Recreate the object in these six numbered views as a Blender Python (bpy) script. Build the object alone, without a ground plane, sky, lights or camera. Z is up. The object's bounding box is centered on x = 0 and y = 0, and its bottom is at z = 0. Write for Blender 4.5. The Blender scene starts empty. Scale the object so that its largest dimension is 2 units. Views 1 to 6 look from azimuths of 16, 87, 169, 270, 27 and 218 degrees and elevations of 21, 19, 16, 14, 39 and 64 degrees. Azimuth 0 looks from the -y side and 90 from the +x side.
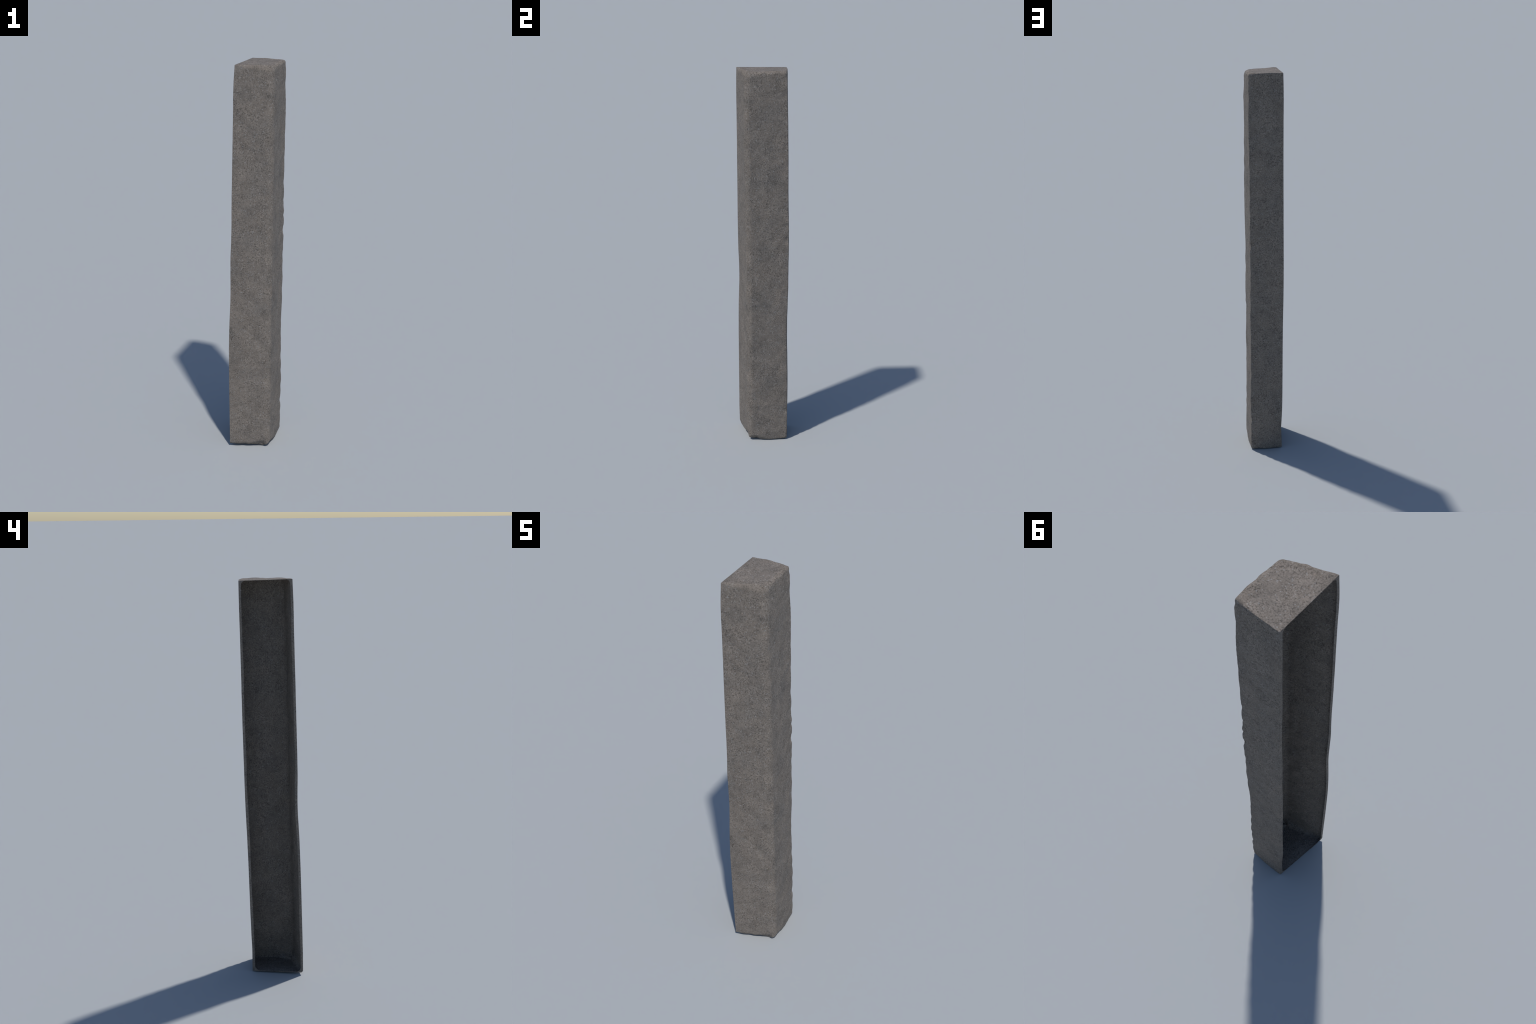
# A weathered granite kerb post: a tall, slightly leaning, hollow stone shell that is
# open towards -x, with a narrow flat rim around the opening.
import bpy
import numpy as np

# ------------------------------------------------------------------ shape data
# Control points of the vertical edges: (z, back-right edge, back-left edge, front-left edge)
# each edge as (x, y).  "Back" is the open side (-x).
EDGES = [
    (0.00, (-0.1024, -0.1513), (-0.0580, 0.1086), (0.1078, 0.0988)),
    (0.08, (-0.1011, -0.1508), (-0.0562, 0.1080), (0.1072, 0.1011)),
    (0.12, (-0.1015, -0.1506), (-0.0556, 0.1081), (0.1067, 0.1025)),
    (0.16, (-0.1023, -0.1495), (-0.0576, 0.1096), (0.1062, 0.1035)),
    (0.22, (-0.1035, -0.1479), (-0.0606, 0.1119), (0.1057, 0.1044)),
    (0.30, (-0.1050, -0.1459), (-0.0623, 0.1141), (0.1047, 0.1058)),
    (0.40, (-0.1067, -0.1435), (-0.0633, 0.1168), (0.1035, 0.1075)),
    (0.50, (-0.1080, -0.1409), (-0.0642, 0.1197), (0.1021, 0.1084)),
    (0.60, (-0.1081, -0.1377), (-0.0651, 0.1223), (0.1006, 0.1094)),
    (0.68, (-0.1068, -0.1347), (-0.0660, 0.1247), (0.1002, 0.1120)),
    (0.75, (-0.1049, -0.1321), (-0.0672, 0.1271), (0.1001, 0.1154)),
    (0.81, (-0.1035, -0.1286), (-0.0684, 0.1293), (0.0999, 0.1187)),
    (0.87, (-0.1030, -0.1253), (-0.0694, 0.1315), (0.0996, 0.1218)),
    (0.95, (-0.1036, -0.1235), (-0.0705, 0.1338), (0.0992, 0.1247)),
    (1.05, (-0.1030, -0.1246), (-0.0711, 0.1359), (0.0996, 0.1286)),
    (1.15, (-0.0994, -0.1233), (-0.0712, 0.1378), (0.1002, 0.1317)),
    (1.35, (-0.0981, -0.1186), (-0.0714, 0.1414), (0.0978, 0.1328)),
    (1.55, (-0.0959, -0.1139), (-0.0721, 0.1439), (0.0973, 0.1367)),
    (1.75, (-0.0935, -0.1090), (-0.0736, 0.1466), (0.0981, 0.1386)),
    (1.90, (-0.0919, -0.1060), (-0.0749, 0.1490), (0.0984, 0.1394)),
    (2.00, (-0.0868, -0.1021), (-0.0737, 0.1498), (0.0955, 0.1408)),
]
# front-right corner (before rounding): z, x, y
CORNER = [(0.0, .1018, -.1080), (0.2, .1000, -.1038), (0.5, .0962, -.0948), (0.9, .0942, -.0862), (1.3, .0916, -.0790), (1.7, .0908, -.0712), (2.0, .0865, -.0608)]
SHELL = 0.0018          # thickness of the stone shell
RIM_SIDE = 0.0120       # width of the rim left and right of the opening
RIM_TOP = 0.0012
RIM_BASE = 0.0030
HEIGHT = 2.0


def smooth(a, b, v):
    t = np.clip((v - a) / (b - a), 0, 1)
    return t * t * (3 - 2 * t)


def lattice(i, seed):
    n = (i[..., 0] * 374761393 + i[..., 1] * 668265263 + i[..., 2] * 2147483647 + seed * 974634777) & 0xFFFFFFFF
    n = ((n ^ (n >> 13)) * 1274126177) & 0xFFFFFFFF
    n = ((n ^ (n >> 16)) * 2246822519) & 0xFFFFFFFF
    return ((n ^ (n >> 15)) & 0xFFFF) / 32767.5 - 1.0


def noise(p, seed=0):
    """Smooth value noise in [-1, 1]."""
    i = np.floor(p).astype(np.int64)
    f = p - i
    f = f * f * f * (f * (f * 6 - 15) + 10)
    out = 0
    for dx in (0, 1):
        for dy in (0, 1):
            for dz in (0, 1):
                w = (f[:, 0] if dx else 1 - f[:, 0]) * (f[:, 1] if dy else 1 - f[:, 1]) * (f[:, 2] if dz else 1 - f[:, 2])
                out = out + w * lattice(i + np.array((dx, dy, dz)), seed)
    return out


def fractal(p, seed=0, octaves=3):
    return sum(noise(p * 2.03 ** k + 17.3 * k, seed + k) * 0.5 ** k for k in range(octaves))


def curve(zs, vals, z):
    """Smooth interpolation (Catmull-Rom, finite-difference tangents) of control values."""
    zs, vals = np.asarray(zs, float), np.asarray(vals, float)
    m = np.gradient(vals, zs)
    k = np.clip(np.searchsorted(zs, z) - 1, 0, len(zs) - 2)
    h = zs[k + 1] - zs[k]
    t = np.clip((z - zs[k]) / h, 0, 1)
    return ((2 * t**3 - 3 * t**2 + 1) * vals[k] + (t**3 - 2 * t**2 + t) * h * m[k]
            + (-2 * t**3 + 3 * t**2) * vals[k + 1] + (t**3 - t**2) * h * m[k + 1])


# ------------------------------------------------------------------ box grid
def spaced(n, ends):
    """0..1 spacing that crowds towards both ends."""
    t = np.linspace(0, 1, n + 1)
    return (1 - ends) * t + ends * (t - np.sin(2 * np.pi * t) / (2 * np.pi))


NX, NY, NZ = 56, 72, 460
gx, gy, gz = spaced(NX, .75), spaced(NY, .75), spaced(NZ, .35)

index, params, faces, tags = {}, [], [], []


def vert(i, j, k):
    key = (i, j, k)
    if key not in index:
        index[key] = len(params)
        params.append((gx[i], gy[j], gz[k]))
    return index[key]


def quad(a, b, c, d, tag):
    faces.append((a, b, c, d))
    tags.append(tag)


for k in range(NZ):
    for j in range(NY):                                     # front wall, +x
        quad(vert(NX, j, k), vert(NX, j + 1, k), vert(NX, j + 1, k + 1), vert(NX, j, k + 1), "shaft")
    for i in range(NX):                                     # side walls, -y and +y
        quad(vert(i, 0, k), vert(i + 1, 0, k), vert(i + 1, 0, k + 1), vert(i, 0, k + 1), "shaft")
        quad(vert(i + 1, NY, k), vert(i, NY, k), vert(i, NY, k + 1), vert(i + 1, NY, k + 1), "shaft")
for i in range(NX):
    for j in range(NY):
        quad(vert(i, j, NZ), vert(i + 1, j, NZ), vert(i + 1, j + 1, NZ), vert(i, j + 1, NZ), "top_face")
        quad(vert(i, j, 0), vert(i, j + 1, 0), vert(i + 1, j + 1, 0), vert(i + 1, j, 0), "base")

# rim: rings from the outer border of the -x side to the rounded opening
border = [(j, 0) for j in range(NY)] + [(NY, k) for k in range(NZ)] + [(j, NZ) for j in range(NY, 0, -1)] + [(0, k) for k in range(NZ, 0, -1)]
outer = [vert(0, j, k) for j, k in border]
nb = len(border)
bt = np.array([gy[j] for j, k in border])
bz = np.array([gz[k] for j, k in border]) * HEIGHT
WIDTH = 0.25
wob = noise(np.c_[bt * 3, bz * 7, np.full(nb, 3.1)], 5)
side = RIM_SIDE * (1 + .12 * wob) / WIDTH
# local wear of the opening: a bite near the foot of the left side
it = side + bt * (1 - 2 * side)
iz = RIM_BASE + bz * (HEIGHT - RIM_BASE - RIM_TOP) / HEIGHT
cy, cz = it * WIDTH, iz                                      # metric in the rim plane
r_open = np.where(bz > 1, .020, .028)
lo_y, hi_y = side * WIDTH + r_open, (1 - side) * WIDTH - r_open
lo_z, hi_z = RIM_BASE + r_open, HEIGHT - RIM_TOP - r_open
qy, qz = np.clip(cy, lo_y, hi_y), np.clip(cz, lo_z, hi_z)
dy, dz = cy - qy, cz - qz
ln = np.maximum(np.hypot(dy, dz), 1e-9)
cy, cz = qy + dy / ln * np.minimum(ln, r_open), qz + dz / ln * np.minimum(ln, r_open)
RINGS = 4
rings = [outer]
for s in range(1, RINGS + 1):
    ring = []
    for b in range(nb):
        ring.append(len(params))
        params.append((0.0, cy[b] / WIDTH, cz[b] / HEIGHT))
    rings.append(ring)
for s in range(RINGS):
    for b in range(nb):
        c = (b + 1) % nb
        quad(rings[s][c], rings[s][b], rings[s + 1][b], rings[s + 1][c], "rim")
opening = rings[-1]

P = np.array(params)
is_rim_inner = np.zeros(len(P), bool)
for ring in rings[1:]:
    is_rim_inner[ring] = True

# ------------------------------------------------------------------ rounding in box metric
h = np.array((.19, .25, HEIGHT))                             # nominal block size
box = P * h
wear = 1 + .45 * noise(np.c_[P[:, 0] * 5, P[:, 1] * 5, P[:, 2] * 30], 11) + .3 * noise(np.c_[P[:, 0] * 11, P[:, 1] * 13, P[:, 2] * 60], 12)
front = smooth(.50, .82, P[:, 0])                            # near the front face
right = smooth(.42, .16, P[:, 1])                            # near the right-hand face
at_top = smooth(.030, .010, 1 - P[:, 2])
at_base = smooth(.034, .012, P[:, 2])
r_arris = .0016 + front * (.0035 + .0265 * right)            # long vertical edges
r_top = .0016 + (.0014 + .0110 * np.maximum(front, right) + .0130 * front * right) * smooth(0, .30, P[:, 0])
r_base = .0030 + .0190 * np.maximum(.35 * front, right) * (.6 + .4 * smooth(0, .4, P[:, 0])) + .0160 * front * right
r = np.maximum(r_arris * (1 + .35 * (wear - 1)), np.maximum(at_top * r_top, at_base * r_base) * np.maximum(wear, .7))
r = np.maximum(r, .0012)[:, None]
sharp = np.c_[np.full(len(P), .0016), r[:, 0], r[:, 0]]      # the cut back edge stays crisp
lowr = np.minimum(np.c_[r, r, r], sharp)
highr = np.c_[r, r, r]
q = np.minimum(np.maximum(box, lowr), h - highr)
d = box - q
rad = np.where(d < 0, lowr, highr)
dn = d / rad
ln = np.linalg.norm(dn, axis=1, keepdims=True)
rounded = q + rad * dn / np.maximum(ln, 1.0)
for n, ring in enumerate(rings[1:], 1):                      # rim rings run from the worn border to the opening
    f = n / RINGS
    rounded[ring] = rounded[outer] * (1 - f) + box[ring] * f
    rounded[ring, 0] = 0
R = rounded / h

# ------------------------------------------------------------------ warp to the leaning quad prism
ez = [e[0] for e in EDGES]
z = R[:, 2] * HEIGHT


def edge(n, axis):
    return curve(ez, [e[n][axis] for e in EDGES], z)


A = np.c_[edge(1, 0), edge(1, 1)]
B = np.c_[edge(2, 0), edge(2, 1)]
C = np.c_[edge(3, 0), edge(3, 1)]
D = np.c_[curve([c[0] for c in CORNER], [c[1] for c in CORNER], z), curve([c[0] for c in CORNER], [c[2] for c in CORNER], z)]
s, t = R[:, 0:1], R[:, 1:2]
xy = (1 - s) * (1 - t) * A + (1 - s) * t * B + s * t * C + s * (1 - t) * D
sf, tf = R[:, 0], R[:, 1]
# top and base planes are not quite level
dz_top = -.001 * (1 - sf) * (1 - tf) - .007 * (1 - sf) * tf - .006 * sf * tf - .003 * sf * (1 - tf)
dz_base = .011 * (1 - sf) * (1 - tf) + .004 * (1 - sf) * tf + .003 * sf * tf
z = z + dz_top * smooth(.93, 1, R[:, 2]) + dz_base * smooth(.06, 0, R[:, 2])
belly = np.sin(np.pi * np.clip(sf, 0, 1)) * smooth(.9, 1, tf)
xy[:, 1] += belly * (.0026 + .0024 * np.exp(-((z - .32) / .14) ** 2)) + .0010 * smooth(.5, 1, sf) * smooth(.9, 1, tf)
V = np.c_[xy, z]
F = np.array(faces)


def normals(V):
    a, b, c, d_ = (V[F[:, n]] for n in range(4))
    fn = np.cross(c - a, d_ - b)
    n = np.zeros_like(V)
    for m in range(4):
        for ax in range(3):
            n[:, ax] += np.bincount(F[:, m], fn[:, ax], len(V))
    return n / np.maximum(np.linalg.norm(n, axis=1, keepdims=True), 1e-12)


# ------------------------------------------------------------------ hewn relief
N = normals(V)
rough = smooth(-.2, .8, N[:, 0]) + smooth(.2, .9, -N[:, 1]) * smooth(.0, .25, sf) + .7 * smooth(.4, .9, N[:, 2])
rough = np.clip(rough, 0, 1) * smooth(0, .12, sf) + .12
rough[is_rim_inner] = 0
big = fractal(V * np.array((11, 11, 7)), 21, 2)
mid = .50 - np.sqrt(fractal(V * np.array((18, 18, 12)), 31, 2) ** 2 + .03)
fine = fractal(V * 95, 41, 2)
disp = rough * (.0005 + .0016 * big + .0022 * mid + .0003 * fine)
# chips along the front-left arris: (z, size, depth)
for cz_, cs, cd in ((1.389, .020, .0025), (1.298, .010, .002), (1.271, .022, .003), (1.216, .010, .003), (1.138, .020, .0080), (.26, .020, .003), (.172, .014, .003), (1.881, .03, .002)):
    near = np.exp(-((V[:, 2] - cz_) / cs) ** 2) * smooth(.80, .98, sf) * smooth(.84, .98, tf)
    disp -= cd * near
# small pits on the right-hand face: (x, z, size)
for px, pz, ps in ((.020, .617, .005), (.020, 1.372, .005)):
    near = np.exp(-(((V[:, 0] - px) / ps) ** 2 + ((V[:, 2] - pz) / ps) ** 2)) * (tf < .3)
    disp -= .002 * near
V = V + N * disp[:, None]
V[:, 2] -= V[:, 2].min()
V[:, 2] *= HEIGHT / V[:, 2].max()
N = normals(V)

# ------------------------------------------------------------------ inner skin of the shell
n0 = len(V)
V2 = np.vstack([V, V - N * SHELL])
V2[n0:, 2] = np.maximum(V2[n0:, 2], .001)
allf = [tuple(f) for f in faces] + [tuple(n0 + v for v in reversed(f)) for f in faces]
inner_tag = {"shaft": "hollow", "top_face": "hollow", "base": "hollow", "rim": "rim"}
allt = list(tags) + [inner_tag[t_] for t_ in tags]
for b in range(nb):
    c = (b + 1) % nb
    allf.append((opening[c], opening[b], n0 + opening[b], n0 + opening[c]))
    allt.append("rim")


# ------------------------------------------------------------------ materials
def stone(name, tone=1.0):
    mat = bpy.data.materials.new(name)
    mat.use_nodes = True
    nt = mat.node_tree
    nt.nodes.clear()
    new, link = nt.nodes.new, nt.links.new
    out = new("ShaderNodeOutputMaterial")
    bsdf = new("ShaderNodeBsdfPrincipled")
    link(bsdf.outputs[0], out.inputs[0])
    co = new("ShaderNodeTexCoord").outputs["Object"]

    def tex(scale, detail=2.0, rough=.55, offset=0.0):
        mp = new("ShaderNodeMapping")
        mp.inputs["Location"].default_value = (offset, offset * .7, offset * 1.3)
        link(co, mp.inputs[0])
        n = new("ShaderNodeTexNoise")
        n.inputs["Scale"].default_value = scale
        n.inputs["Detail"].default_value = detail
        n.inputs["Roughness"].default_value = rough
        link(mp.outputs[0], n.inputs["Vector"])
        return n.outputs["Fac"]

    def ramp(fac, stops):
        n = new("ShaderNodeValToRGB")
        n.color_ramp.elements[0].position, n.color_ramp.elements[0].color = stops[0][0], (*stops[0][1], 1)
        n.color_ramp.elements[1].position, n.color_ramp.elements[1].color = stops[-1][0], (*stops[-1][1], 1)
        for p, c in stops[1:-1]:
            e = n.color_ramp.elements.new(p)
            e.color = (*c, 1)
        link(fac, n.inputs[0])
        return n.outputs[0]

    def mix(fac, a, b, mode="MIX"):
        n = new("ShaderNodeMix")
        n.data_type, n.blend_type = "RGBA", mode
        for s_, v in ((0, fac), (6, a), (7, b)):
            if hasattr(v, "type"):
                link(v, n.inputs[s_])
            else:
                n.inputs[s_].default_value = v if s_ == 0 else (*v, 1)
        return n.outputs[2]

    g = lambda v: (v, v, v)
    # broad patches: warm brown-grey against cooler grey
    warm, cool = (.183, .157, .135), (.167, .147, .130)
    col = ramp(tex(9, 3, .6, 2.0), [(.36, cool), (.62, warm)])
    # blotches of lighter dusty film, and darker damp ones
    col = mix(ramp(tex(24, 3, .6, 9.0), [(.52, g(0)), (.72, g(.40))]), col, (.218, .189, .164))
    col = mix(1.0, col, ramp(tex(38, 3, .6, 14.0), [(.30, g(.83)), (.48, g(1.0)), (.70, g(1.06))]), "MULTIPLY")
    col = mix(1.0, col, ramp(tex(13, 2, .5, 33.0), [(.34, g(.93)), (.50, g(1.0)), (.66, g(1.07))]), "MULTIPLY")
    # grain, about 3-5 mm, partly hidden under the dusty film
    coarse = mix(1.0, col, ramp(tex(190, 2, .65, 4.0), [(.30, g(.38)), (.46, g(.96)), (.70, g(1.42))]), "MULTIPLY")
    col = mix(ramp(tex(17, 3, .6, 21.0), [(.38, g(.45)), (.58, g(1.0))]), col, coarse)
    # single crystals: pale, rusty and dark
    vo = new("ShaderNodeTexVoronoi")
    vo.inputs["Scale"].default_value = 260
    link(co, vo.inputs["Vector"])
    sep = new("ShaderNodeSeparateColor")
    link(vo.outputs["Color"], sep.inputs[0])
    col = mix(ramp(sep.outputs[0], [(.950, g(0)), (.975, g(.45))]), col, (.31, .31, .31))
    col = mix(ramp(sep.outputs[1], [(.993, g(0)), (.997, g(.35))]), col, (.34, .25, .20))
    col = mix(ramp(sep.outputs[2], [(.93, g(0)), (.96, g(.45))]), col, (.072, .067, .061))
    if tone != 1.0:
        col = mix(1.0, col, g(tone), "MULTIPLY")
    link(col, bsdf.inputs["Base Color"])
    bsdf.inputs["Roughness"].default_value = .85
    bsdf.inputs["Specular IOR Level"].default_value = .25
    b1 = new("ShaderNodeBump")
    b1.inputs["Strength"].default_value = .5
    b1.inputs["Distance"].default_value = .002
    link(tex(110, 4, .65, 7.0), b1.inputs["Height"])
    link(b1.outputs[0], bsdf.inputs["Normal"])
    return mat


granite = stone("granite")

# ------------------------------------------------------------------ objects
root = bpy.data.objects.new("stone_post", None)
root.empty_display_size = .3
bpy.context.scene.collection.objects.link(root)
root["label"] = "tall weathered grey granite post, hollow shell open at the back"
root["category"] = "stone post"

allf_arr = np.array(allf)
fa, fb, fc, fd = (V2[allf_arr[:, n]] for n in range(4))
fn = np.cross(fc - fa, fd - fb)
VN = np.zeros_like(V2)
for m in range(4):
    for ax in range(3):
        VN[:, ax] += np.bincount(allf_arr[:, m], fn[:, ax], len(V2))
VN /= np.maximum(np.linalg.norm(VN, axis=1, keepdims=True), 1e-12)

for part in ("shaft", "top_face", "base", "rim", "hollow"):
    sel = [f for f, t_ in zip(allf, allt) if t_ == part]
    used = np.unique(np.array(sel))
    remap = {int(v): n for n, v in enumerate(used)}
    mesh = bpy.data.meshes.new(part)
    mesh.from_pydata(V2[used].tolist(), [], [tuple(remap[int(v)] for v in f) for f in sel])
    mesh.materials.append(granite)
    mesh.polygons.foreach_set("use_smooth", [True] * len(mesh.polygons))
    mesh.normals_split_custom_set_from_vertices(VN[used].tolist())
    mesh.update()
    ob = bpy.data.objects.new(part, mesh)
    ob.parent = root
    bpy.context.scene.collection.objects.link(ob)
